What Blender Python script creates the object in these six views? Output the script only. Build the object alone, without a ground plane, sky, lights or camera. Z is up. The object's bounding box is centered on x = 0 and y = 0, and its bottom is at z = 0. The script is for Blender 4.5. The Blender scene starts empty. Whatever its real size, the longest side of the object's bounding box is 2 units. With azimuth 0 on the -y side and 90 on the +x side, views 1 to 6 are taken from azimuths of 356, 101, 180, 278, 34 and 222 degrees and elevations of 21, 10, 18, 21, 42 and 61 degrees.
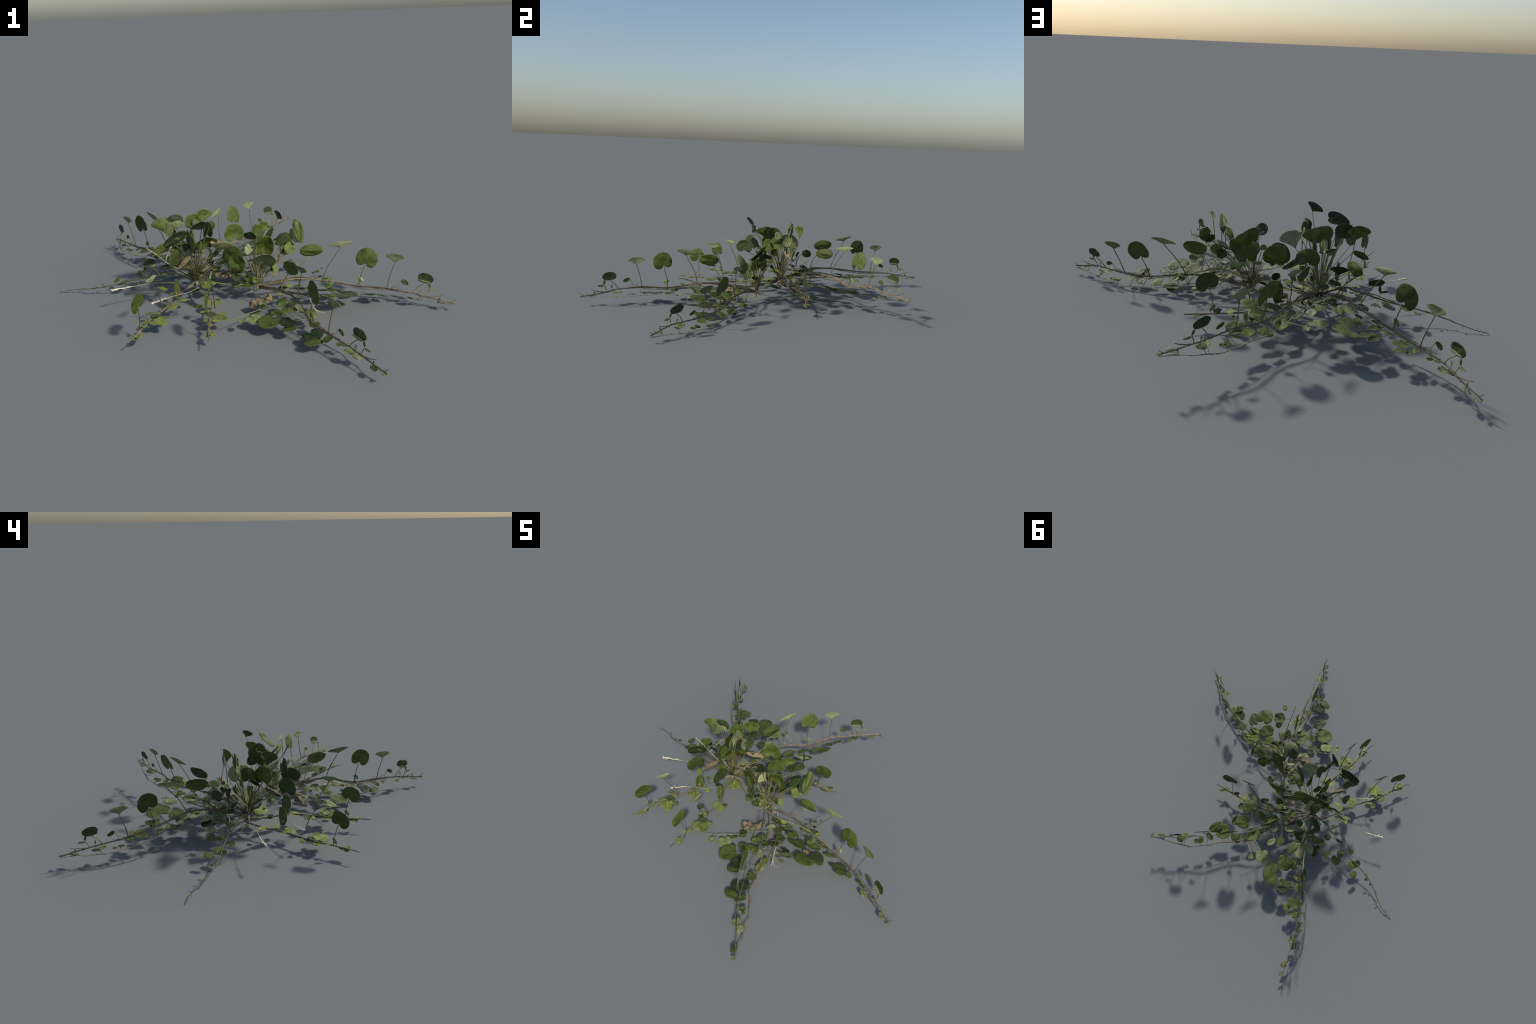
"""A low creeping plant: two leafy clumps joined by runners that arch outwards
over the ground, each runner carrying upright leaves on stalks and a mat of
flat leaves; pale dry shoots and a few withered leaves lie among them."""
import bpy
import math
import random
from mathutils import Vector, Matrix, noise

random.seed(7)
SCENE = bpy.context.scene
UP = Vector((0, 0, 1))

# --------------------------------------------------------------------------
# materials
# --------------------------------------------------------------------------

def new_material(name):
    mat = bpy.data.materials.new(name)
    mat.use_nodes = True
    nt = mat.node_tree
    nt.nodes.clear()
    out = nt.nodes.new("ShaderNodeOutputMaterial")
    bsdf = nt.nodes.new("ShaderNodeBsdfPrincipled")
    nt.links.new(bsdf.outputs[0], out.inputs[0])
    return mat, nt, bsdf


def math_node(nt, op, a, b=None, clamp=False):
    n = nt.nodes.new("ShaderNodeMath")
    n.operation = op
    n.use_clamp = clamp
    for i, v in enumerate((a, b)):
        if v is None:
            continue
        if isinstance(v, (int, float)):
            n.inputs[i].default_value = v
        else:
            nt.links.new(v, n.inputs[i])
    return n.outputs[0]


def mix_colour(nt, fac, a, b, blend="MIX"):
    n = nt.nodes.new("ShaderNodeMix")
    n.data_type = "RGBA"
    n.blend_type = blend
    for sock, v in ((n.inputs[0], fac), (n.inputs[6], a), (n.inputs[7], b)):
        if isinstance(v, (int, float)):
            sock.default_value = v
        elif isinstance(v, tuple):
            sock.default_value = (*v, 1)
        else:
            nt.links.new(v, sock)
    return n.outputs[2]


def noise_node(nt, vec, scale, detail=3, rough=0.55):
    n = nt.nodes.new("ShaderNodeTexNoise")
    n.inputs["Scale"].default_value = scale
    n.inputs["Detail"].default_value = detail
    n.inputs["Roughness"].default_value = rough
    nt.links.new(vec, n.inputs["Vector"])
    return n.outputs["Fac"]


def ramp(nt, fac, lo, hi):
    n = nt.nodes.new("ShaderNodeMapRange")
    n.inputs["From Min"].default_value = lo
    n.inputs["From Max"].default_value = hi
    nt.links.new(fac, n.inputs["Value"])
    return n.outputs[0]


def leaf_material(name, base, vein, second, vein_strength=0.5, brown=None,
                  brown_level=0.6, rough=0.55):
    """Leaf blade in its own unit frame: stalk at the origin, tip at y = 1,
    veins fan out from the stalk; blotches of a second tone; optional brown."""
    mat, nt, bsdf = new_material(name)
    tc = nt.nodes.new("ShaderNodeTexCoord")
    info = nt.nodes.new("ShaderNodeObjectInfo")
    shift = nt.nodes.new("ShaderNodeVectorMath")
    shift.operation = "ADD"
    seed = nt.nodes.new("ShaderNodeCombineXYZ")
    nt.links.new(math_node(nt, "MULTIPLY", info.outputs["Random"], 37.0), seed.inputs[2])
    nt.links.new(tc.outputs["Object"], shift.inputs[0])
    nt.links.new(seed.outputs[0], shift.inputs[1])
    vec = shift.outputs[0]
    sep = nt.nodes.new("ShaderNodeSeparateXYZ")
    nt.links.new(tc.outputs["Object"], sep.inputs[0])
    angle = math_node(nt, "ARCTAN2", sep.outputs[0], math_node(nt, "ADD", sep.outputs[1], 0.02))
    wob = math_node(nt, "MULTIPLY", math_node(nt, "SUBTRACT", noise_node(nt, vec, 3.0), 0.5), 0.5)
    angle = math_node(nt, "ADD", angle, wob)
    # veins: thin bright lines every 36 degrees
    wave = math_node(nt, "ABSOLUTE", math_node(nt, "SINE", math_node(nt, "MULTIPLY", angle, 5.0)))
    r2 = math_node(nt, "SQRT", math_node(nt, "ADD", math_node(nt, "POWER", sep.outputs[0], 2.0),
                                         math_node(nt, "POWER", sep.outputs[1], 2.0)))
    width = math_node(nt, "DIVIDE", 0.075, math_node(nt, "ADD", r2, 0.12))
    line = math_node(nt, "SUBTRACT", 1.0, math_node(nt, "DIVIDE", wave, width), clamp=True)
    net = nt.nodes.new("ShaderNodeTexVoronoi")
    net.feature = "DISTANCE_TO_EDGE"
    net.inputs["Scale"].default_value = 7.0
    nt.links.new(vec, net.inputs["Vector"])
    fine = math_node(nt, "SUBTRACT", 1.0, math_node(nt, "MULTIPLY", net.outputs["Distance"], 14.0), clamp=True)
    line = math_node(nt, "MAXIMUM", line, math_node(nt, "MULTIPLY", fine, 0.35))
    blotch = ramp(nt, noise_node(nt, vec, 3.4, 5), 0.36, 0.64)
    col = mix_colour(nt, blotch, base, second)
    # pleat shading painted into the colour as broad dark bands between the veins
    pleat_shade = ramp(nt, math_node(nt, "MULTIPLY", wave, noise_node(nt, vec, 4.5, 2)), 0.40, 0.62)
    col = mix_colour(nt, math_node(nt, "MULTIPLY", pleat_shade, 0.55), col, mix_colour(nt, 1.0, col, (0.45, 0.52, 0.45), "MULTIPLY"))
    col = mix_colour(nt, math_node(nt, "MULTIPLY", line, vein_strength), col, vein)
    tone = nt.nodes.new("ShaderNodeMapRange")
    tone.inputs["To Min"].default_value = 0.68
    tone.inputs["To Max"].default_value = 1.30
    nt.links.new(info.outputs["Random"], tone.inputs["Value"])
    hsv = nt.nodes.new("ShaderNodeHueSaturation")
    nt.links.new(tone.outputs[0], hsv.inputs["Value"])
    hue = math_node(nt, "ADD", 0.49, math_node(nt, "MULTIPLY", math_node(
        nt, "FRACT", math_node(nt, "MULTIPLY", info.outputs["Random"], 13.7)), 0.022))
    nt.links.new(hue, hsv.inputs["Hue"])
    nt.links.new(col, hsv.inputs["Color"])
    col = hsv.outputs[0]
    if brown:
        far = math_node(nt, "MULTIPLY", sep.outputs[1], 0.12)
        spot = ramp(nt, math_node(nt, "ADD", noise_node(nt, vec, 3.2, 5), far), brown_level, brown_level + 0.05)
        col = mix_colour(nt, spot, col, brown)
    nt.links.new(col, bsdf.inputs["Base Color"])
    bsdf.inputs["Roughness"].default_value = rough
    bsdf.inputs["Specular IOR Level"].default_value = 0.25
    bump = nt.nodes.new("ShaderNodeBump")
    bump.inputs["Strength"].default_value = 0.25
    bump.inputs["Distance"].default_value = 0.012
    height = math_node(nt, "SUBTRACT", noise_node(nt, vec, 5.0, 1), math_node(nt, "MULTIPLY", line, 0.6))
    nt.links.new(height, bump.inputs["Height"])
    nt.links.new(bump.outputs[0], bsdf.inputs["Normal"])
    return mat


def stem_material(name, a, b, c, scale=30.0):
    """Stalk skin: two tones streaked by noise and a third on raised nodes."""
    mat, nt, bsdf = new_material(name)
    tc = nt.nodes.new("ShaderNodeTexCoord")
    vec = tc.outputs["Object"]
    col = mix_colour(nt, ramp(nt, noise_node(nt, vec, scale, 3), 0.38, 0.62), a, b)
    col = mix_colour(nt, ramp(nt, noise_node(nt, vec, scale * 4, 4), 0.56, 0.72), col, c)
    nt.links.new(col, bsdf.inputs["Base Color"])
    bsdf.inputs["Roughness"].default_value = 0.75
    bsdf.inputs["Specular IOR Level"].default_value = 0.2
    bump = nt.nodes.new("ShaderNodeBump")
    bump.inputs["Strength"].default_value = 0.4
    bump.inputs["Distance"].default_value = 0.002
    nt.links.new(noise_node(nt, vec, 260.0, 3), bump.inputs["Height"])
    nt.links.new(bump.outputs[0], bsdf.inputs["Normal"])
    return mat


BROWN = (0.30, 0.19, 0.085)
LEAF = {
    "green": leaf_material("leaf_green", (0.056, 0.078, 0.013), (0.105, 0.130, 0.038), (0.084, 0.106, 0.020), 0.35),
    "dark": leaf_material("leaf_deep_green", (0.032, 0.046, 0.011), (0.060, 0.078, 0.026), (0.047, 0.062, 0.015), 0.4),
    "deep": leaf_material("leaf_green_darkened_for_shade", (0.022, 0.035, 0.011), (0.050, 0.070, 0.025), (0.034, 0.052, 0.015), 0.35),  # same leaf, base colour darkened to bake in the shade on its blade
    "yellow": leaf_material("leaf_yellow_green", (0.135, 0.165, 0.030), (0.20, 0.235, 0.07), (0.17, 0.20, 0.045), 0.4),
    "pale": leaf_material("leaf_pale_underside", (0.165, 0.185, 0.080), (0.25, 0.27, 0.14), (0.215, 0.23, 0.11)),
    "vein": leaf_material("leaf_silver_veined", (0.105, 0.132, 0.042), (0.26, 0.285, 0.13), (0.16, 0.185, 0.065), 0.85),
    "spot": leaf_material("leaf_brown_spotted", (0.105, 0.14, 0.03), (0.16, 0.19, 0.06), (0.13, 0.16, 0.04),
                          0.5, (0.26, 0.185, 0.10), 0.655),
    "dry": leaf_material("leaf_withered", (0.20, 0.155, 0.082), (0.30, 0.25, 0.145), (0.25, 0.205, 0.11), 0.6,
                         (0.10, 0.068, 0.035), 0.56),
}
STALK = {
    "bark": stem_material("runner_bark", (0.135, 0.107, 0.073), (0.22, 0.18, 0.13), (0.09, 0.07, 0.048)),
    "olive": stem_material("stalk_olive", (0.17, 0.165, 0.065), (0.24, 0.23, 0.11), (0.12, 0.10, 0.05)),
    "dusk": stem_material("stalk_brown_green", (0.085, 0.075, 0.04), (0.13, 0.12, 0.055), (0.17, 0.15, 0.08)),
    "straw": stem_material("stalk_straw", (0.34, 0.31, 0.17), (0.44, 0.40, 0.25), (0.25, 0.21, 0.12)),
    "white": stem_material("dry_shoot_skin", (0.72, 0.66, 0.48), (0.60, 0.53, 0.35), (0.80, 0.75, 0.60)),
}

# --------------------------------------------------------------------------
# leaf blades: right half of each outline, from the stalk (0, 0) to the tip (0, 1)
# --------------------------------------------------------------------------

OUTLINES = {
    "kidney": ([(0, 0.03), (0.10, -0.11), (0.27, -0.17), (0.42, -0.04), (0.50, 0.25),
                (0.46, 0.58), (0.33, 0.84), (0.15, 0.98), (0, 1.0)], 0.40),
    "oval": ([(0, 0.0), (0.20, 0.02), (0.40, 0.17), (0.50, 0.45), (0.45, 0.72),
              (0.27, 0.93), (0, 1.0)], 0.45),
    "fan": ([(0, 0.0), (0.07, 0.10), (0.22, 0.30), (0.43, 0.50), (0.50, 0.64),
             (0.45, 0.80), (0.27, 0.95), (0, 1.0)], 0.58),
}


def catmull(p0, p1, p2, p3, t):
    return 0.5 * ((2 * p1) + (p2 - p0) * t + (2 * p0 - 5 * p1 + 4 * p2 - p3) * t * t
                  + (3 * p1 - p0 - 3 * p2 + p3) * t * t * t)


def smooth_path(points, per=6, closed=False):
    pts = [Vector(p) for p in points]
    n = len(pts)
    res = []
    for i in range(n if closed else n - 1):
        if closed:
            q = [pts[(i + k - 1) % n] for k in range(4)]
        else:
            q = [pts[max(0, i - 1)], pts[i], pts[i + 1], pts[min(n - 1, i + 2)]]
        for k in range(per):
            res.append(catmull(*q, k / per))
    if not closed:
        res.append(pts[-1])
    return res


RINGS = 6


def blade_mesh(name, outline, cup, fold, crumple, seed):
    """Blade shell: rings from the middle to the rim, cupped, folded along the
    midrib, pleated along the veins and crumpled by noise, a millimetre thick."""
    half, mid = OUTLINES[outline]
    loop = half + [(-x, y) for x, y in reversed(half[1:-1])]
    rim = smooth_path([(x, y, 0) for x, y in loop], 4, True)
    centre = Vector((0, mid, 0))
    wobble = [1 + 0.035 * noise.noise(Vector((3.1 * p.x, 3.1 * p.y, seed * 4.7))) for p in rim]
    off = Vector((seed * 7.3, seed * 3.1, 0))

    def relief(p, r):
        a = math.atan2(p.x, p.y + 0.02)
        z = cup * (r * r - 0.3) * 0.5 + fold * (abs(p.x) - 0.12)
        z += 0.026 * math.cos(7 * a + seed) * min(1, 2.2 * math.hypot(p.x, p.y)) * (1 - 0.5 * r)
        z += crumple * noise.noise(p * 2.3 + off) + 0.2 * crumple * noise.noise(p * 5.0 + off)
        return z

    top = [centre.copy()]
    for k in range(1, RINGS + 1):
        r = k / RINGS
        for p, w in zip(rim, wobble):
            top.append(centre + (p * w - centre * w) * r)
    shell = []
    n = len(rim)
    for i, p in enumerate(top):
        r = 0 if i == 0 else ((i - 1) // n + 1) / RINGS
        shell.append(Vector((p.x, p.y, relief(p, r))))
    thick = 0.016
    verts = [v + Vector((0, 0, thick / 2)) for v in shell] + [v - Vector((0, 0, thick / 2)) for v in shell]
    m = len(shell)
    faces = []
    for j in range(n):
        j2 = (j + 1) % n
        faces.append((0, 1 + j, 1 + j2))
        faces.append((m, m + 1 + j2, m + 1 + j))
        for k in range(RINGS - 1):
            a, b = 1 + k * n, 1 + (k + 1) * n
            faces.append((a + j, b + j, b + j2, a + j2))
            faces.append((m + a + j2, m + b + j2, m + b + j, m + a + j))
        e = 1 + (RINGS - 1) * n
        faces.append((e + j, m + e + j, m + e + j2, e + j2))
    mesh = bpy.data.meshes.new(name)
    mesh.from_pydata([tuple(v) for v in verts], [], faces)
    mesh.polygons.foreach_set("use_smooth", [True] * len(faces))
    mesh.materials.append(LEAF["green"])
    mesh.update()
    return mesh


BLADES = {}
for kind, cup, fold, crumple in (("kidney", 0.14, 0.08, 0.07), ("oval", 0.12, 0.10, 0.07), ("fan", 0.12, 0.06, 0.04)):
    BLADES[kind] = [blade_mesh(kind + "_blade", kind, cup * (1 if s % 2 else -0.6), fold, crumple, s) for s in range(4)]
BLADES["crumpled"] = [blade_mesh("crumpled_blade", "oval", 0.15, 0.12, 0.20, 10 + s) for s in range(4)]
BLADES["shrivelled"] = [blade_mesh("shrivelled_blade", "oval", 0.35, 0.35, 0.42, 50 + s) for s in range(4)]
BLADES["folded"] = [blade_mesh("folded_blade", "kidney", 0.10, 0.55, 0.05, 20 + s) for s in range(3)]
BLADES["hooded"] = [blade_mesh("hooded_blade", "fan", 0.25, 0.45, 0.05, 30 + s) for s in range(3)]
BLADES["cupped"] = [blade_mesh("cupped_blade", "kidney", 0.35, 0.25, 0.10, 60 + s) for s in range(4)]

PLANT = bpy.data.objects.new("creeping_plant", None)
PLANT.empty_display_size = 0.1
SCENE.collection.objects.link(PLANT)
PLANT["label"] = "low creeping plant with round green leaves on long runners"
PLANT["category"] = "plant"

COUNT = [0]


def add_object(name, mesh, parent):
    ob = bpy.data.objects.new(name, mesh)
    SCENE.collection.objects.link(ob)
    ob.parent = parent
    return ob


def add_leaf(parent, kind, tone, stalk_end, tip, width, normal=None, name="leaf", flip=False):
    """Blade from its stalk to its tip; width is the across vector."""
    j, t, w = Vector(stalk_end), Vector(tip), Vector(width)
    y = t - j
    if kind in ("fan", "hooded"):
        y -= w * (y.dot(w) / w.length_squared)
    else:
        w -= y * (w.dot(y) / y.length_squared)
    n = w.cross(y).normalized()
    if normal is not None and n.dot(Vector(normal)) < 0 or flip:
        w, n = -w, -n
    COUNT[0] += 1
    pool = BLADES[kind]
    ob = add_object(name, pool[COUNT[0] * 7 % len(pool)], parent)
    depth = n * max(y.length, 0.6 * w.length) * (0.55 if y.length < 0.03 else 0.8)
    ob.matrix_local = Matrix(((w.x, y.x, depth.x, j.x), (w.y, y.y, depth.y, j.y),
                              (w.z, y.z, depth.z, j.z), (0, 0, 0, 1)))
    ob.material_slots[0].link = "OBJECT"
    ob.material_slots[0].material = LEAF[tone]
    return ob


# --------------------------------------------------------------------------
# stems and stalks
# --------------------------------------------------------------------------

class Tubes:
    """Collects tapering tubes that end up in one mesh."""

    def __init__(self):
        self.verts, self.faces = [], []

    def add(self, points, r0, r1, sides=6, per=6, rough=0.0, knots=0.0, thin=None):
        """thin: direction along which the section is flattened"""
        path = smooth_path(points, per)
        base = len(self.verts)
        n = len(path)
        prev = None
        for i, p in enumerate(path):
            t = (path[min(i + 1, n - 1)] - path[max(i - 1, 0)]).normalized()
            if prev is None:
                prev = t.orthogonal().normalized()
            side = (prev - t * prev.dot(t)).normalized()
            prev = side
            other = t.cross(side)
            f = i / (n - 1)
            r = r0 + (r1 - r0) * f
            if knots:
                r *= 1 + knots * max(0, noise.noise(p * 45.0)) * 2
            if rough:
                p = p + Vector(noise.noise_vector(p * 38.0)) * rough
            for k in range(sides):
                a = 2 * math.pi * k / sides
                o = (side * math.cos(a) + other * math.sin(a)) * r
                if thin is not None:
                    o -= thin * o.dot(thin) * 0.78
                self.verts.append(p + o)
        for i in range(n - 1):
            for k in range(sides):
                k2 = (k + 1) % sides
                a, b = base + i * sides, base + (i + 1) * sides
                self.faces.append((a + k, a + k2, b + k2, b + k))
        self.faces.append(tuple(base + k for k in reversed(range(sides))))
        self.faces.append(tuple(base + (n - 1) * sides + k for k in range(sides)))

    def build(self, name, mat, parent):
        mesh = bpy.data.meshes.new(name)
        mesh.from_pydata([tuple(v) for v in self.verts], [], self.faces)
        mesh.polygons.foreach_set("use_smooth", [True] * len(self.faces))
        mesh.materials.append(STALK[mat])
        mesh.update()
        return add_object(name, mesh, parent)


def add_stalk(parent, a, b, r=0.0018, mat="olive", bow=None, name="leaf_stalk"):
    a, b = Vector(a), Vector(b)
    m = (a + b) / 2
    if bow is not None:
        m += Vector(bow)
    tb = Tubes()
    tb.add([a, (a + m) / 2 + (Vector(bow) * 0.25 if bow is not None else Vector()), m, b], r * 1.15, r * 0.85, 5, 4)
    return tb.build(name, mat, parent)


def nearest(path, p):
    return min(path, key=lambda q: (q - p).length_squared)

# --------------------------------------------------------------------------
# where things grow (metres)
# --------------------------------------------------------------------------
CLUMP_ONE = (-0.254, 0.074, 0.089)
CLUMP_TWO = (0.059, -0.015, 0.072)

# feet (f) and blade joints (j) of the upright leaves along each arching runner
ARCH = {
    "A1": dict(f1j=(0.309, -0.033, 0.217), f1f=(0.252, -0.031, 0.110), f2j=(0.483, -0.036, 0.263), f2f=(0.384, -0.066, 0.105), f3j=(0.600, -0.080, 0.180), f3f=(0.565, -0.099, 0.074), f4j=(0.741, -0.120, 0.197), f4f=(0.698, -0.146, 0.067), f6j=(0.860, -0.223, 0.120), f6f=(0.808, -0.211, 0.066), f7t=(0.908, -0.260, 0.095), f7f=(0.864, -0.253, 0.060), spur=(0.947, -0.278, 0.076), tip=(0.995, -0.304, 0.039)),
    "A2": dict(f1j=(0.186, -0.246, 0.224), f1f=(0.157, -0.197, 0.119), f2j=(0.230, -0.393, 0.283), f2f=(0.220, -0.326, 0.124), f3j=(0.259, -0.514, 0.213), f3f=(0.253, -0.493, 0.092), f4j=(0.320, -0.655, 0.225), f4f=(0.307, -0.627, 0.095), f6j=(0.398, -0.778, 0.140), f6f=(0.372, -0.740, 0.089), f7f=(0.410, -0.795, 0.075), spur=(0.457, -0.868, 0.093), tip=(0.485, -0.917, 0.054)),
    "A3": dict(f1j=(-0.165, 0.324, 0.248), f1f=(-0.171, 0.250, 0.148), f2j=(-0.116, 0.474, 0.313), f2f=(-0.109, 0.398, 0.161), f3j=(-0.023, 0.555, 0.251), f3f=(-0.004, 0.523, 0.136), f4j=(0.075, 0.668, 0.282), f4f=(0.089, 0.635, 0.157), f6j=(0.197, 0.766, 0.214), f6f=(0.178, 0.725, 0.155), f7f=(0.227, 0.774, 0.154), spur=(0.284, 0.834, 0.183), tip=(0.334, 0.868, 0.153)),
    "A4": dict(f1j=(-0.363, 0.295, 0.265), f1f=(-0.339, 0.245, 0.148), f2j=(-0.481, 0.442, 0.323), f2f=(-0.401, 0.370, 0.154), f3j=(-0.550, 0.521, 0.240), f3f=(-0.525, 0.507, 0.123), f4j=(-0.647, 0.641, 0.243), f4f=(-0.612, 0.617, 0.104), f6j=(-0.707, 0.767, 0.151), f6f=(-0.680, 0.724, 0.097), f7f=(-0.706, 0.788, 0.085), spur=(-0.750, 0.864, 0.103), tip=(-0.771, 0.916, 0.063)),
}

# flat leaves: blade, tone, stalk end, tip, across vector, on a sheet z = a x + b y + c
MATS = {}
MATS["A2"] = dict(plane=(0.0373, 0.0499, 0.0797),
        stem=[(0.485, -0.912), (0.452, -0.848), (0.442, -0.796), (0.415, -0.733), (0.405, -0.687), (0.376, -0.639), (0.347, -0.593), (0.317, -0.557), (0.301, -0.484), (0.278, -0.433), (0.250, -0.355), (0.221, -0.274), (0.186, -0.193), (0.136, -0.100)],
        leaves=[
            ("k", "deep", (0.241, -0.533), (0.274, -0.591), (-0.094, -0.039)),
            ("o", "vein", (0.483, -0.910), (0.461, -0.912), (-0.003, 0.015)),
            ("o", "dark", (0.441, -0.845), (0.446, -0.887), (-0.028, 0.000)),
            ("o", "vein", (0.391, -0.734), (0.355, -0.757), (-0.032, 0.044)),
            ("o", "pale", (0.400, -0.738), (0.407, -0.781), (-0.040, -0.000)),
            ("o", "green", (0.364, -0.654), (0.334, -0.673), (-0.016, 0.022)),
            ("o", "green", (0.376, -0.674), (0.358, -0.689), (-0.014, 0.016)),
            ("k", "green", (0.322, -0.605), (0.284, -0.643), (-0.027, 0.027)),
            ("o", "green", (0.284, -0.618), (0.201, -0.611), (-0.006, 0.052)),
            ("f", "green", (0.251, -0.445), (0.287, -0.496), (-0.047, -0.030)),
            ("o", "spot", (0.271, -0.333), (0.273, -0.434), (-0.051, 0.011)),
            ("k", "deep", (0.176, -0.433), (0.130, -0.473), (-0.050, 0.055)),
            ("o", "green", (0.190, -0.476), (0.127, -0.495), (-0.022, 0.044)),
            ("k", "green", (0.097, -0.391), (0.035, -0.448), (-0.075, 0.080)),
            ("k", "green", (0.135, -0.315), (0.149, -0.359), (-0.103, -0.010)),
            ("o", "green", (0.173, -0.253), (0.132, -0.283), (-0.023, 0.030)),
            ("k", "green", (0.172, -0.232), (0.143, -0.204), (0.033, 0.043)),
            ("o", "dark", (0.227, -0.244), (0.187, -0.278), (-0.029, 0.036)),
            ("o", "green", (0.207, -0.292), (0.183, -0.343), (-0.040, 0.027)),
            ("o", "pale", (0.241, -0.352), (0.211, -0.309), (0.026, 0.016)),
            ("o", "pale", (0.049, -0.234), (0.095, -0.183), (0.027, -0.028)),
            ("o", "pale", (0.149, -0.154), (0.194, -0.129), (0.020, -0.030)),
            ("o", "yellow", (0.155, -0.097), (0.225, -0.068), (0.016, -0.030)),
            ("o", "green", (0.235, -0.093), (0.276, -0.089), (0.009, -0.031)),
            ("k", "green", (0.199, -0.142), (0.236, -0.136), (0.014, -0.041)),
        ])
MATS["A1"] = dict(plane=(-0.1499, -0.3104, 0.0903),
        stem=[(0.991, -0.303), (0.903, -0.244), (0.824, -0.182), (0.758, -0.144), (0.701, -0.108), (0.657, -0.097), (0.571, -0.074), (0.484, -0.066), (0.383, -0.073), (0.272, -0.073), (0.167, -0.085)],
        leaves=[
            ("o", "vein", (0.989, -0.308), (0.981, -0.320), (-0.018, 0.009)),
            ("o", "vein", (0.916, -0.274), (0.946, -0.307), (-0.024, -0.013)),
            ("o", "vein", (0.817, -0.240), (0.778, -0.213), (0.031, 0.029)),
            ("o", "pale", (0.827, -0.235), (0.848, -0.222), (0.026, -0.026)),
            ("o", "green", (0.755, -0.163), (0.779, -0.182), (-0.019, -0.015)),
            ("o", "green", (0.748, -0.170), (0.725, -0.147), (0.023, 0.014)),
            ("o", "green", (0.664, -0.138), (0.687, -0.177), (-0.034, -0.011)),
            ("o", "green", (0.653, -0.165), (0.619, -0.206), (-0.042, 0.025)),
            ("k", "dark", (0.590, -0.134), (0.639, -0.174), (-0.066, -0.056)),
            ("f", "green", (0.506, -0.078), (0.550, -0.113), (-0.052, -0.046)),
            ("o", "spot", (0.496, -0.072), (0.414, -0.046), (0.012, 0.037)),
            ("k", "dark", (0.476, -0.159), (0.526, -0.207), (-0.051, -0.035)),
            ("o", "green", (0.482, -0.192), (0.538, -0.213), (-0.018, -0.043)),
            ("k", "green", (0.440, -0.210), (0.467, -0.288), (-0.110, -0.016)),
            ("k", "green", (0.346, -0.151), (0.390, -0.202), (-0.079, -0.044)),
            ("o", "green", (0.311, -0.093), (0.298, -0.159), (-0.056, 0.013)),
            ("o", "dark", (0.219, -0.127), (0.294, -0.123), (0.007, -0.034)),
            ("o", "pale", (0.216, -0.094), (0.262, -0.103), (-0.004, -0.029)),
            ("o", "green", (0.464, -0.098), (0.419, -0.140), (-0.041, 0.032)),
            ("o", "yellow", (0.431, -0.093), (0.395, -0.123), (-0.030, 0.026)),
            ("o", "green", (0.473, -0.047), (0.434, -0.052), (-0.009, 0.029)),
            ("k", "green", (0.332, -0.041), (0.322, -0.009), (0.050, 0.007)),
            ("o", "green", (0.172, -0.119), (0.199, -0.083), (0.043, -0.026)),
        ])
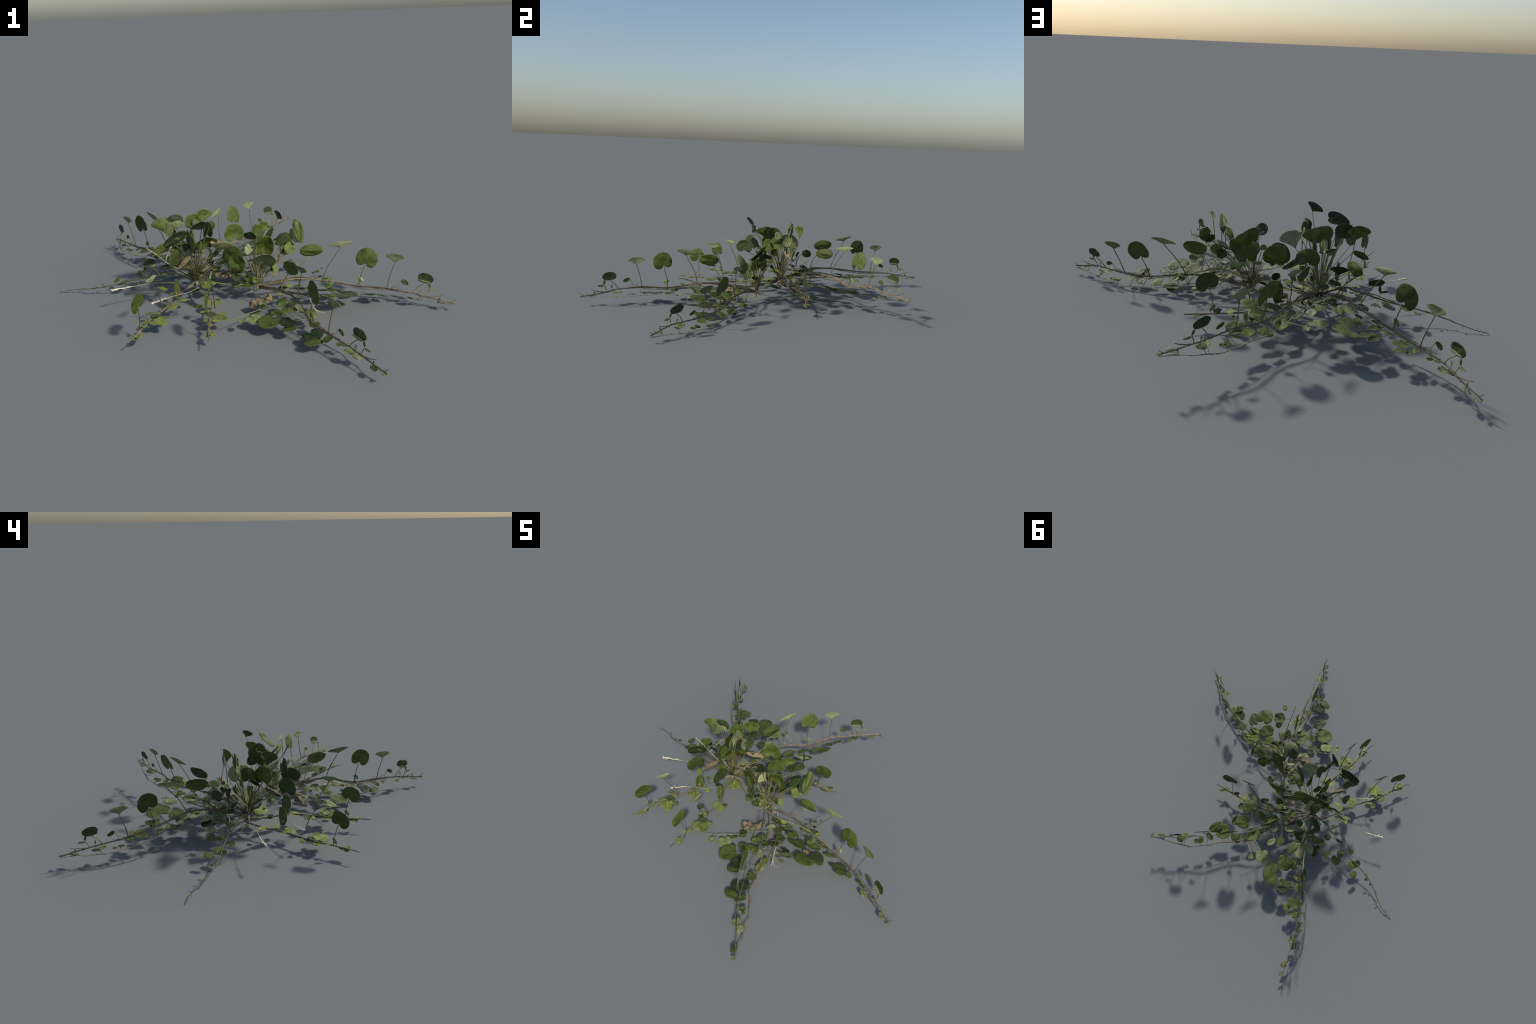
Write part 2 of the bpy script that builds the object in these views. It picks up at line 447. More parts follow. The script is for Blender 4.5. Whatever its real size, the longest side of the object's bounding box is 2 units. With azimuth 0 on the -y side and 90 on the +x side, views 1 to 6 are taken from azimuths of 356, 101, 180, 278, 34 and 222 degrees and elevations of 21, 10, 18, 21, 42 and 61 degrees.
MATS["A4"] = dict(plane=(0.1214, -0.0130, 0.1628),
        stem=[(-0.769, 0.914), (-0.740, 0.847), (-0.740, 0.796), (-0.722, 0.729), (-0.709, 0.683), (-0.676, 0.629), (-0.647, 0.587), (-0.615, 0.545), (-0.553, 0.482), (-0.506, 0.460)],
        leaves=[
            ("o", "vein", (-0.754, 0.895), (-0.750, 0.921), (0.017, -0.002)),
            ("o", "pale", (-0.730, 0.836), (-0.730, 0.882), (0.028, 0.001)),
            ("o", "vein", (-0.695, 0.729), (-0.658, 0.738), (0.009, -0.043)),
            ("o", "dark", (-0.703, 0.732), (-0.705, 0.775), (0.030, 0.003)),
            ("o", "green", (-0.658, 0.647), (-0.633, 0.652), (0.004, -0.024)),
            ("o", "green", (-0.663, 0.658), (-0.679, 0.679), (0.018, 0.015)),
            ("o", "dark", (-0.652, 0.647), (-0.655, 0.622), (-0.016, 0.001)),
            ("k", "green", (-0.606, 0.604), (-0.593, 0.641), (0.029, -0.010)),
            ("o", "green", (-0.577, 0.605), (-0.561, 0.647), (0.024, -0.009)),
            ("o", "green", (-0.554, 0.627), (-0.509, 0.618), (-0.007, -0.034)),
            ("k", "green", (-0.539, 0.555), (-0.570, 0.598), (0.068, 0.053)),
            ("f", "green", (-0.545, 0.485), (-0.483, 0.489), (0.003, -0.052)),
            ("o", "spot", (-0.490, 0.444), (-0.434, 0.449), (0.003, -0.041)),
            ("k", "green", (-0.428, 0.512), (-0.449, 0.563), (0.072, 0.030)),
            ("o", "dark", (-0.468, 0.538), (-0.419, 0.583), (0.027, -0.031)),
            ("k", "green", (-0.361, 0.522), (-0.301, 0.574), (0.089, -0.108)),
            ("k", "green", (-0.333, 0.408), (-0.377, 0.472), (0.074, 0.054)),
            ("o", "green", (-0.311, 0.297), (-0.326, 0.381), (0.050, 0.008)),
            ("o", "pale", (-0.398, 0.356), (-0.324, 0.294), (-0.036, -0.048)),
            ("o", "pale", (-0.354, 0.262), (-0.428, 0.287), (0.014, 0.051)),
            ("k", "dark", (-0.410, 0.239), (-0.447, 0.284), (0.051, 0.046)),
            ("o", "green", (-0.379, 0.388), (-0.412, 0.431), (0.027, 0.022)),
            ("o", "dark", (-0.389, 0.359), (-0.423, 0.383), (0.015, 0.023)),
            ("o", "pale", (-0.417, 0.389), (-0.445, 0.411), (0.019, 0.028)),
            ("o", "dark", (-0.291, 0.281), (-0.333, 0.259), (-0.017, 0.034)),
            ("o", "green", (-0.318, 0.240), (-0.280, 0.200), (-0.028, -0.030)),
            ("o", "green", (-0.327, 0.221), (-0.342, 0.173), (-0.040, 0.015)),
            ("o", "green", (-0.349, 0.223), (-0.409, 0.197), (-0.017, 0.041)),
            ("o", "pale", (-0.205, 0.282), (-0.255, 0.239), (-0.025, 0.031)),
            ("o", "dark", (-0.242, 0.282), (-0.297, 0.244), (-0.021, 0.033)),
            ("o", "dark", (-0.457, 0.388), (-0.501, 0.440), (0.023, 0.021)),
        ])
MATS["A3"] = dict(plane=(0.2716, -0.1128, 0.1568),
        stem=[(0.335, 0.866), (0.290, 0.833), (0.229, 0.802), (0.173, 0.767), (0.129, 0.737), (0.092, 0.688), (0.061, 0.653), (0.038, 0.611), (-0.021, 0.544), (-0.061, 0.481), (-0.113, 0.415), (-0.149, 0.345), (-0.170, 0.292)],
        leaves=[
            ("o", "vein", (0.329, 0.851), (0.346, 0.852), (0.002, -0.018)),
            ("o", "pale", (0.276, 0.806), (0.320, 0.822), (0.009, -0.026)),
            ("o", "vein", (0.182, 0.735), (0.207, 0.707), (-0.035, -0.032)),
            ("o", "dark", (0.202, 0.731), (0.205, 0.772), (0.041, -0.003)),
            ("o", "green", (0.122, 0.680), (0.140, 0.705), (0.022, -0.016)),
            ("o", "green", (0.110, 0.687), (0.124, 0.653), (-0.029, -0.013)),
            ("o", "green", (0.120, 0.615), (0.068, 0.622), (0.005, 0.031)),
            ("o", "green", (0.097, 0.514), (0.114, 0.596), (0.050, -0.010)),
            ("k", "green", (0.044, 0.520), (0.088, 0.576), (0.065, -0.055)),
            ("f", "green", (-0.023, 0.468), (-0.022, 0.539), (0.065, 0.001)),
            ("o", "spot", (-0.091, 0.385), (-0.071, 0.477), (0.059, -0.013)),
            ("k", "green", (-0.009, 0.402), (0.049, 0.439), (0.039, -0.067)),
            ("o", "green", (0.052, 0.403), (0.049, 0.465), (0.047, 0.003)),
            ("k", "green", (0.023, 0.331), (0.089, 0.306), (-0.030, -0.087)),
            ("o", "green", (-0.088, 0.317), (0.003, 0.306), (-0.006, -0.044)),
            ("o", "green", (-0.120, 0.245), (-0.083, 0.309), (0.043, -0.026)),
            ("o", "pale", (-0.160, 0.295), (-0.115, 0.329), (0.028, -0.043)),
            ("o", "green", (-0.079, 0.359), (-0.118, 0.326), (-0.023, 0.029)),
            ("o", "dark", (-0.045, 0.427), (-0.072, 0.392), (-0.021, 0.018)),
            ("o", "dark", (-0.097, 0.398), (-0.111, 0.342), (-0.027, 0.006)),
        ])
MATS["B1"] = dict(plane=(0.0000, 0.0000, 0.0600),
        stem=[(-0.557, -0.516), (-0.536, -0.471), (-0.514, -0.411), (-0.490, -0.352), (-0.471, -0.293), (-0.443, -0.243), (-0.412, -0.190), (-0.381, -0.121), (-0.353, -0.045), (-0.321, 0.026), (-0.276, 0.083)],
        leaves=[
            ("o", "yellow", (-0.508, -0.418), (-0.536, -0.474), (-0.032, 0.021)),
            ("o", "yellow", (-0.517, -0.446), (-0.518, -0.480), (-0.027, 0.009)),
            ("o", "yellow", (-0.506, -0.371), (-0.489, -0.356), (0.020, -0.020)),
            ("o", "yellow", (-0.491, -0.394), (-0.499, -0.378), (0.014, 0.003)),
            ("k", "yellow", (-0.470, -0.301), (-0.504, -0.324), (-0.036, 0.041)),
            ("k", "yellow", (-0.440, -0.302), (-0.405, -0.361), (-0.053, -0.015)),
            ("o", "yellow", (-0.446, -0.322), (-0.467, -0.355), (-0.031, 0.024)),
            ("o", "dark", (-0.475, -0.285), (-0.426, -0.270), (0.017, -0.029)),
            ("k", "yellow", (-0.454, -0.251), (-0.444, -0.220), (0.032, -0.020)),
            ("o", "yellow", (-0.472, -0.224), (-0.499, -0.239), (-0.018, 0.023)),
            ("o", "green", (-0.448, -0.293), (-0.454, -0.251), (0.038, -0.008)),
            ("k", "yellow", (-0.405, -0.305), (-0.387, -0.288), (0.027, -0.028)),
            ("o", "yellow", (-0.398, -0.164), (-0.349, -0.178), (0.004, -0.045)),
            ("o", "yellow", (-0.356, -0.159), (-0.340, -0.136), (0.020, -0.018)),
            ("o", "spot", (-0.404, -0.149), (-0.376, -0.127), (0.022, -0.026)),
            ("k", "yellow", (-0.369, -0.084), (-0.346, -0.084), (0.012, -0.035)),
            ("o", "yellow", (-0.343, -0.095), (-0.303, -0.087), (0.013, -0.027)),
            ("o", "green", (-0.394, -0.016), (-0.370, -0.001), (0.015, -0.020)),
        ])
MATS["B2"] = dict(plane=(0.0000, 0.0000, 0.0680),
        stem=[(-0.205, -0.577), (-0.203, -0.526), (-0.204, -0.459), (-0.202, -0.395), (-0.195, -0.330), (-0.187, -0.249), (-0.179, -0.202), (-0.182, -0.148), (-0.209, -0.090), (-0.237, -0.031), (-0.250, 0.025), (-0.260, 0.084)],
        leaves=[
            ("o", "yellow", (-0.194, -0.462), (-0.212, -0.512), (-0.030, 0.017)),
            ("o", "yellow", (-0.195, -0.500), (-0.177, -0.528), (-0.019, -0.008)),
            ("o", "yellow", (-0.204, -0.417), (-0.193, -0.399), (0.021, -0.016)),
            ("o", "yellow", (-0.189, -0.438), (-0.191, -0.422), (0.016, -0.003)),
            ("k", "yellow", (-0.189, -0.344), (-0.217, -0.370), (-0.034, 0.036)),
            ("k", "yellow", (-0.169, -0.329), (-0.118, -0.380), (-0.034, -0.037)),
            ("o", "yellow", (-0.167, -0.364), (-0.171, -0.390), (-0.031, 0.013)),
            ("o", "dark", (-0.209, -0.322), (-0.167, -0.310), (0.013, -0.024)),
            ("o", "green", (-0.231, -0.271), (-0.199, -0.300), (-0.015, -0.019)),
            ("k", "yellow", (-0.207, -0.269), (-0.193, -0.249), (0.021, -0.018)),
            ("o", "yellow", (-0.220, -0.267), (-0.238, -0.284), (-0.016, 0.018)),
            ("k", "yellow", (-0.137, -0.321), (-0.122, -0.301), (0.027, -0.024)),
            ("o", "green", (-0.194, -0.289), (-0.161, -0.303), (-0.002, -0.025)),
            ("k", "spot", (-0.173, -0.153), (-0.185, -0.199), (-0.071, 0.041)),
            ("o", "green", (-0.164, -0.146), (-0.136, -0.142), (0.009, -0.022)),
            ("o", "yellow", (-0.265, -0.002), (-0.240, 0.011), (0.015, -0.022)),
            ("o", "yellow", (-0.247, -0.022), (-0.229, -0.033), (-0.005, -0.016)),
        ])
MATS["B3"] = dict(plane=(0.0000, 0.0000, 0.0680),
        stem=[(0.333, 0.325), (0.267, 0.312), (0.212, 0.305), (0.133, 0.290), (0.065, 0.271), (-0.004, 0.246), (-0.062, 0.210), (-0.103, 0.165)],
        leaves=[
            ("o", "yellow", (0.235, 0.312), (0.289, 0.310), (0.003, -0.031)),
            ("o", "green", (0.266, 0.326), (0.291, 0.342), (0.014, -0.018)),
            ("k", "yellow", (0.134, 0.288), (0.134, 0.262), (-0.038, 0.005)),
            ("o", "yellow", (0.125, 0.298), (0.144, 0.319), (0.018, -0.016)),
            ("o", "dark", (0.117, 0.312), (0.109, 0.355), (0.036, 0.003)),
            ("o", "vein", (0.110, 0.255), (0.138, 0.222), (-0.023, -0.019)),
            ("o", "pale", (0.105, 0.264), (0.078, 0.250), (-0.015, 0.025)),
            ("o", "yellow", (0.084, 0.223), (0.040, 0.248), (0.013, 0.027)),
            ("k", "dark", (0.017, 0.197), (0.055, 0.218), (0.020, -0.032)),
            ("k", "dark", (-0.002, 0.223), (-0.048, 0.209), (-0.019, 0.048)),
            ("o", "dark", (-0.016, 0.238), (-0.048, 0.266), (0.019, 0.023)),
            ("o", "dry", (0.202, 0.315), (0.176, 0.280), (-0.019, 0.015)),
            ("o", "pale", (-0.082, 0.155), (-0.103, 0.165), (0.010, 0.028)),
        ])
MATS["C1"] = dict(plane=(0.2080, 0.0000, 0.2080),
        stem=[(-1.001, 0.239), (-0.937, 0.230), (-0.875, 0.205), (-0.831, 0.181), (-0.768, 0.156), (-0.726, 0.148), (-0.667, 0.143), (-0.577, 0.138), (-0.512, 0.126), (-0.459, 0.107), (-0.412, 0.096), (-0.368, 0.087)],
        leaves=[
            ("k", "green", (-0.627, 0.146), (-0.662, 0.169), (0.031, 0.055)),
            ("o", "dark", (-0.642, 0.142), (-0.673, 0.124), (-0.017, 0.035)),
            ("k", "green", (-0.671, 0.198), (-0.702, 0.205), (0.010, 0.047)),
            ("o", "green", (-0.763, 0.161), (-0.750, 0.179), (0.014, -0.012)),
            ("o", "green", (-0.534, 0.143), (-0.559, 0.183), (0.030, 0.023)),
            ("k", "green", (-0.546, 0.197), (-0.567, 0.238), (0.051, 0.031)),
            ("k", "green", (-0.499, 0.209), (-0.475, 0.238), (0.020, -0.020)),
            ("o", "green", (-0.494, 0.238), (-0.512, 0.252), (0.013, 0.020)),
            ("o", "green", (-0.576, 0.089), (-0.594, 0.114), (0.021, 0.019)),
            ("o", "pale", (-0.830, 0.179), (-0.849, 0.182), (0.002, 0.011)),
            ("o", "dark", (-0.790, 0.159), (-0.792, 0.181), (0.010, 0.002)),
            ("o", "pale", (-0.946, 0.227), (-0.965, 0.223), (-0.001, 0.010)),
            ("o", "pale", (-0.882, 0.217), (-0.887, 0.237), (0.007, 0.002)),
            ("o", "pale", (-0.989, 0.236), (-1.000, 0.237), (0.001, 0.008)),
            ("o", "pale", (-0.752, 0.150), (-0.729, 0.144), (-0.002, -0.010)),
            ("o", "dark", (-0.367, 0.164), (-0.329, 0.135), (-0.020, -0.032)),
            ("o", "dark", (-0.421, 0.120), (-0.433, 0.162), (0.038, 0.013)),
            ("o", "green", (-0.420, 0.175), (-0.423, 0.220), (0.040, 0.003)),
        ])
MATS["E1"] = dict(plane=(0.0000, 0.0000, 0.0630),
        stem=[(-0.116, -0.383), (-0.062, -0.350), (-0.021, -0.316), (0.034, -0.281), (0.052, -0.239), (0.070, -0.175), (0.094, -0.129)],
        leaves=[
            ("k", "vein", (-0.006, -0.338), (0.030, -0.388), (-0.063, -0.039)),
            ("o", "vein", (-0.053, -0.371), (-0.056, -0.414), (-0.030, 0.010)),
            ("o", "dark", (0.047, -0.270), (0.071, -0.234), (0.023, -0.021)),
            ("o", "green", (0.051, -0.290), (0.091, -0.269), (0.013, -0.020)),
            ("o", "green", (0.047, -0.284), (0.022, -0.317), (-0.014, 0.013)),
        ])
MATS["E2"] = dict(plane=(0.0233, -0.4158, -0.0136),
        leaves=[
            ("o", "vein", (0.331, -0.307), (0.397, -0.273), (0.032, -0.066)),
            ("o", "dark", (0.325, -0.268), (0.350, -0.239), (0.023, -0.036)),
            ("o", "vein", (0.362, -0.350), (0.395, -0.369), (0.002, -0.035)),
            ("o", "pale", (0.246, -0.191), (0.296, -0.226), (0.001, -0.042)),
            ("k", "green", (0.220, -0.157), (0.269, -0.155), (0.025, -0.068)),
            ("o", "dark", (0.228, -0.236), (0.276, -0.235), (0.026, -0.071)),
        ])
MATS["E3"] = dict(plane=(0.0000, 0.0000, 0.1310),
        stem=[(-0.087, 0.537), (-0.119, 0.472), (-0.145, 0.408), (-0.167, 0.364), (-0.182, 0.326)],
        leaves=[
            ("k", "vein", (-0.209, 0.485), (-0.264, 0.532), (0.049, 0.057)),
            ("o", "vein", (-0.173, 0.532), (-0.191, 0.567), (0.026, 0.012)),
            ("o", "pale", (-0.212, 0.372), (-0.203, 0.428), (0.036, -0.009)),
            ("k", "green", (-0.224, 0.355), (-0.266, 0.369), (0.014, 0.050)),
        ])
MATS["N1"] = dict(plane=(0.0000, 0.0000, 0.0900),
        leaves=[
            ("o", "dark", (-0.131, 0.189), (-0.183, 0.246), (0.036, 0.034)),
            ("k", "yellow", (-0.045, -0.045), (-0.071, -0.015), (0.028, 0.026)),
            ("k", "vein", (0.020, -0.041), (-0.005, -0.013), (0.028, 0.027)),
            ("o", "dark", (0.005, 0.009), (-0.039, -0.009), (-0.013, 0.027)),
            ("o", "green", (-0.042, 0.077), (-0.057, 0.048), (-0.022, 0.014)),
            ("o", "dark", (-0.240, -0.049), (-0.285, -0.051), (-0.005, 0.034)),
            ("k", "yellow", (-0.413, -0.039), (-0.451, -0.004), (0.016, 0.021)),
            ("o", "yellow", (-0.390, 0.057), (-0.417, 0.052), (-0.004, 0.020)),
            ("o", "green", (-0.159, 0.181), (-0.179, 0.162), (-0.012, 0.013)),
            ("o", "pale", (-0.087, 0.166), (-0.113, 0.156), (-0.008, 0.017)),
            ("o", "dry", (-0.167, 0.204), (-0.209, 0.180), (-0.016, 0.026)),
            ("o", "dry", (-0.197, 0.230), (-0.222, 0.195), (-0.018, 0.014)),
            ("o", "dry", (-0.056, 0.115), (-0.082, 0.083), (-0.018, 0.016)),
            ("o", "dry", (-0.074, 0.120), (-0.104, 0.121), (-0.002, 0.023)),
            ("o", "dry", (-0.104, 0.114), (-0.125, 0.094), (-0.012, 0.014)),
            ("o", "pale", (-0.195, 0.269), (-0.227, 0.232), (-0.020, 0.019)),
            ("o", "dark", (-0.069, 0.153), (-0.082, 0.185), (0.034, 0.011)),
            ("o", "green", (-0.181, 0.128), (-0.210, 0.111), (-0.008, 0.013)),
            ("o", "yellow", (-0.149, 0.086), (-0.186, 0.091), (0.000, 0.010)),
            ("o", "yellow", (-0.156, 0.015), (-0.173, -0.016), (-0.017, 0.012)),
            ("k", "dark", (-0.236, -0.254), (-0.270, -0.236), (0.013, 0.036)),
        ])
MATS["N2"] = dict(plane=(0.0000, 0.0000, 0.0900),
        leaves=[
            ("o", "green", (-0.209, 0.179), (-0.184, 0.210), (0.023, -0.026)),
            ("o", "dark", (-0.317, 0.364), (-0.282, 0.420), (0.029, -0.029)),
            ("o", "green", (-0.241, 0.408), (-0.224, 0.463), (0.028, -0.021)),
            ("o", "dry", (-0.238, 0.227), (-0.219, 0.249), (0.019, -0.021)),
            ("o", "dry", (-0.215, 0.244), (-0.174, 0.276), (0.019, -0.026)),
            ("o", "dry", (-0.203, 0.226), (-0.175, 0.211), (-0.003, -0.022)),
            ("o", "dry", (-0.181, 0.241), (-0.154, 0.243), (0.008, -0.022)),
            ("o", "dry", (-0.118, 0.159), (-0.097, 0.157), (0.006, -0.025)),
            ("o", "green", (-0.244, 0.311), (-0.223, 0.335), (0.014, -0.017)),
            ("o", "dark", (-0.268, 0.362), (-0.257, 0.392), (0.030, -0.024)),
            ("o", "green", (-0.178, 0.295), (-0.161, 0.333), (0.029, -0.025)),
            ("o", "pale", (-0.281, 0.223), (-0.252, 0.222), (0.011, -0.035)),
            ("o", "dark", (-0.123, 0.222), (-0.083, 0.259), (0.025, -0.033)),
            ("o", "green", (-0.134, 0.193), (-0.107, 0.220), (0.022, -0.026)),
            ("o", "green", (-0.090, 0.170), (-0.073, 0.215), (0.028, -0.022)),
            ("k", "green", (-0.359, 0.339), (-0.397, 0.358), (0.003, 0.045)),
            ("o", "yellow", (-0.212, -0.016), (-0.211, 0.013), (0.024, -0.010)),
            ("o", "pale", (-0.309, 0.204), (-0.298, 0.246), (0.020, -0.013)),
            ("o", "green", (-0.321, 0.169), (-0.362, 0.184), (-0.001, 0.024)),
        ])
MATS["N3"] = dict(plane=(0.0000, 0.0000, 0.1150),
        leaves=[
            ("o", "green", (-0.033, 0.398), (0.059, 0.470), (0.014, -0.021)),
            ("o", "spot", (-0.094, 0.388), (-0.048, 0.450), (0.025, -0.029)),
            ("o", "dark", (-0.079, 0.378), (-0.041, 0.419), (0.013, -0.017)),
            ("o", "green", (-0.229, 0.285), (-0.207, 0.309), (0.016, -0.018)),
            ("k", "green", (-0.236, 0.412), (-0.201, 0.424), (0.016, -0.031)),
            ("o", "green", (-0.116, 0.203), (-0.088, 0.256), (0.039, -0.036)),
            ("o", "green", (-0.100, 0.181), (-0.063, 0.218), (0.017, -0.021)),
            ("o", "green", (-0.107, 0.289), (-0.099, 0.317), (0.032, -0.023)),
            ("o", "dark", (0.004, 0.378), (0.070, 0.367), (0.010, -0.056)),
            ("k", "vein", (0.045, 0.310), (0.074, 0.319), (0.013, -0.029)),
            ("o", "dark", (0.066, 0.286), (0.086, 0.294), (0.009, -0.018)),
            ("o", "green", (0.076, 0.185), (0.091, 0.217), (0.028, -0.025)),
            ("o", "yellow", (0.089, 0.226), (0.111, 0.214), (-0.003, -0.022)),
        ])


SHORT = {
    "B1": dict(fan_foot=(-0.417, -0.244, 0.082), fan=(-0.449, -0.314, 0.252), round_foot=(-0.514, -0.390, 0.066),
               round=(-0.510, -0.411, 0.180), tip=(-0.558, -0.510, 0.058), spotted=(-0.354, -0.121, 0.131)),
    "B2": dict(fan_foot=(-0.168, -0.278, 0.085), fan=(-0.182, -0.353, 0.266), round_foot=(-0.196, -0.446, 0.072),
               round=(-0.205, -0.462, 0.187), tip=(-0.208, -0.569, 0.064), spotted=(-0.193, -0.129, 0.135)),
    "B3": dict(fan_foot=(0.055, 0.235, 0.085), fan=(0.111, 0.259, 0.261), round_foot=(0.205, 0.313, 0.075),
               round=(0.232, 0.288, 0.185), tip=(0.332, 0.323, 0.064), spotted=(-0.06, 0.165, 0.125)),
}

DRY_SHOOTS = [
    ([(-0.46, 0.005, 0.117), (-0.525, -0.017, 0.121), (-0.575, -0.035, 0.122), (-0.625, -0.055, 0.124),
      (-0.673, -0.080, 0.126)], (-0.36, 0.03, 0.10)),
    ([(-0.30, -0.125, 0.108), (-0.35, -0.149, 0.109), (-0.40, -0.185, 0.112), (-0.435, -0.215, 0.114),
      (-0.467, -0.247, 0.116)], (-0.24, -0.05, 0.10)),
]

# clump leaves: blade, tone, stalk end, tip, across vector
CLUMP_ONE_LEAVES = [
    ("hooded", "green", (-0.398, 0.081, 0.358), (-0.405, 0.100, 0.432), (-0.110, -0.035, -0.01)),
    ("hooded", "green", (-0.207, 0.191, 0.363), (-0.205, 0.200, 0.437), (0.080, 0.060, -0.01)),
    ("hooded", "green", (-0.200, -0.025, 0.351), (-0.170, -0.035, 0.420), (0.012, -0.092, -0.02)),
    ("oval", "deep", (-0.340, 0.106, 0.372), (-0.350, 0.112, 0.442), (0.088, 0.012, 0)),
    ("oval", "pale", (-0.362, 0.100, 0.405), (-0.385, 0.088, 0.335), (0.050, 0.010, 0.01)),
    ("oval", "pale", (-0.335, 0.098, 0.375), (-0.328, 0.100, 0.412), (0.060, 0.005, 0)),
    ("folded", "green", (-0.255, 0.130, 0.370), (-0.250, 0.140, 0.432), (0.090, 0.020, 0)),
    ("oval", "pale", (-0.250, 0.122, 0.405), (-0.222, 0.125, 0.350), (0.040, 0.010, 0.01)),
    ("folded", "dark", (-0.185, 0.030, 0.358), (-0.180, 0.028, 0.422), (-0.030, 0.090, -0.01)),
    ("oval", "pale", (-0.170, 0.055, 0.398), (-0.160, 0.075, 0.335), (-0.010, 0.040, 0.01)),
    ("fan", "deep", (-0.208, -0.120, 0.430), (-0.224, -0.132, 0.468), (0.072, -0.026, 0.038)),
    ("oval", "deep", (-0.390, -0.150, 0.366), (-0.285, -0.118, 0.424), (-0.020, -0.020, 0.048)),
    ("oval", "green", (-0.345, -0.135, 0.382), (-0.284, -0.105, 0.398), (-0.010, -0.010, 0.032)),
    ("kidney", "dark", (-0.347, -0.146, 0.269), (-0.345, -0.150, 0.345), (0.050, 0.090, 0)),
    ("kidney", "dark", (-0.174, -0.149, 0.271), (-0.178, -0.150, 0.335), (0.008, 0.105, 0)),
    ("kidney", "green", (-0.062, -0.018, 0.220), (-0.065, -0.015, 0.300), (0.100, -0.045, 0)),
    ("cupped", "green", (-0.045, -0.030, 0.190), (-0.030, -0.030, 0.258), (0.090, -0.05, 0)),
    ("cupped", "green", (-0.046, 0.177, 0.275), (-0.050, 0.190, 0.352), (0.105, 0.040, 0.02)),
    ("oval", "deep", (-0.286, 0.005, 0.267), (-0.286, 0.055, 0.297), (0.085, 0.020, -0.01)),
    ("oval", "pale", (-0.286, -0.010, 0.262), (-0.26, 0.02, 0.280), (0.055, 0.010, -0.01)),
    ("cupped", "green", (-0.192, 0.128, 0.256), (-0.195, 0.103, 0.316), (0.112, 0.030, 0.005)),
    ("fan", "pale", (-0.135, -0.020, 0.275), (-0.110, -0.078, 0.345), (0.105, 0.035, -0.025)),
    ("oval", "green", (-0.396, 0.068, 0.298), (-0.468, 0.044, 0.252), (0.006, 0.030, 0.045)),
    ("cupped", "green", (-0.262, -0.010, 0.285), (-0.272, -0.016, 0.372), (0.0, 0.092, 0)),
    ("cupped", "pale", (-0.268, 0.105, 0.297), (-0.272, 0.115, 0.376), (-0.010, 0.135, 0)),
    ("folded", "green", (-0.290, 0.060, 0.305), (-0.285, 0.068, 0.370), (-0.010, 0.080, 0)),
    ("oval", "green", (-0.230, 0.015, 0.265), (-0.222, 0.020, 0.325), (0.02, 0.05, 0)),
    ("fan", "dark", (-0.330, 0.155, 0.215), (-0.330, 0.165, 0.258), (0.080, -0.01, 0.0)),
    ("oval", "dark", (-0.370, 0.185, 0.240), (-0.360, 0.245, 0.245), (0.01, 0.0, 0.05)),
    ("crumpled", "yellow", (-0.218, 0.050, 0.086), (-0.180, -0.022, 0.086), (0.055, 0.030, 0.0)),
    ("folded", "yellow", (-0.214, 0.045, 0.092), (-0.165, 0.010, 0.100), (0.025, 0.040, 0.005)),
    ("oval", "yellow", (-0.212, 0.030, 0.082), (-0.205, -0.018, 0.078), (0.040, 0.005, 0.0)),
]
CLUMP_TWO_LEAVES = [
    ("hooded", "green", (0.097, 0.099, 0.311), (0.090, 0.100, 0.382), (0.060, 0.080, -0.02)),
    ("folded", "green", (0.062, 0.045, 0.320), (0.066, 0.055, 0.385), (0.070, 0.060, 0)),
    ("cupped", "green", (0.088, 0.045, 0.232), (0.122, 0.020, 0.332), (0.115, -0.02, 0.02)),
    ("cupped", "pale", (0.080, -0.070, 0.225), (0.112, -0.120, 0.288), (0.100, 0.030, -0.05)),
    ("oval", "green", (0.287, -0.007, 0.292), (0.272, 0.085, 0.386), (-0.05, -0.01, -0.02)),
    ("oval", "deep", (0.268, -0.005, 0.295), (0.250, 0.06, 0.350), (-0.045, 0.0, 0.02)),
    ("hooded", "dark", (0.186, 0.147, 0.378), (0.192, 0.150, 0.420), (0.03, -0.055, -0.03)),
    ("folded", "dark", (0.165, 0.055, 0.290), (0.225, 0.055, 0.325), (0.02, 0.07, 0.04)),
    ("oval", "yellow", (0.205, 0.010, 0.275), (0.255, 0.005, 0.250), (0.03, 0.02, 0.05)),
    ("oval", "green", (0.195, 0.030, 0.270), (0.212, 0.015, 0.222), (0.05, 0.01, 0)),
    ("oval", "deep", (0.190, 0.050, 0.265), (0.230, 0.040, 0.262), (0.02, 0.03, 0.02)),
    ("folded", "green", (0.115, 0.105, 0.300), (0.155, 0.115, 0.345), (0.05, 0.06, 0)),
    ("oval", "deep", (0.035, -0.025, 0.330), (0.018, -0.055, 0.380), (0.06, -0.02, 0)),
    ("oval", "pale", (0.120, -0.069, 0.155), (0.155, -0.069, 0.158), (0.0, 0.015, 0.02)),
    ("oval", "yellow", (0.140, -0.020, 0.190), (0.160, -0.030, 0.150), (0.03, 0.01, 0)),
    ("fan", "pale", (0.04, -0.005, 0.262), (0.000, -0.005, 0.285), (0.01, 0.05, 0.04)),
]

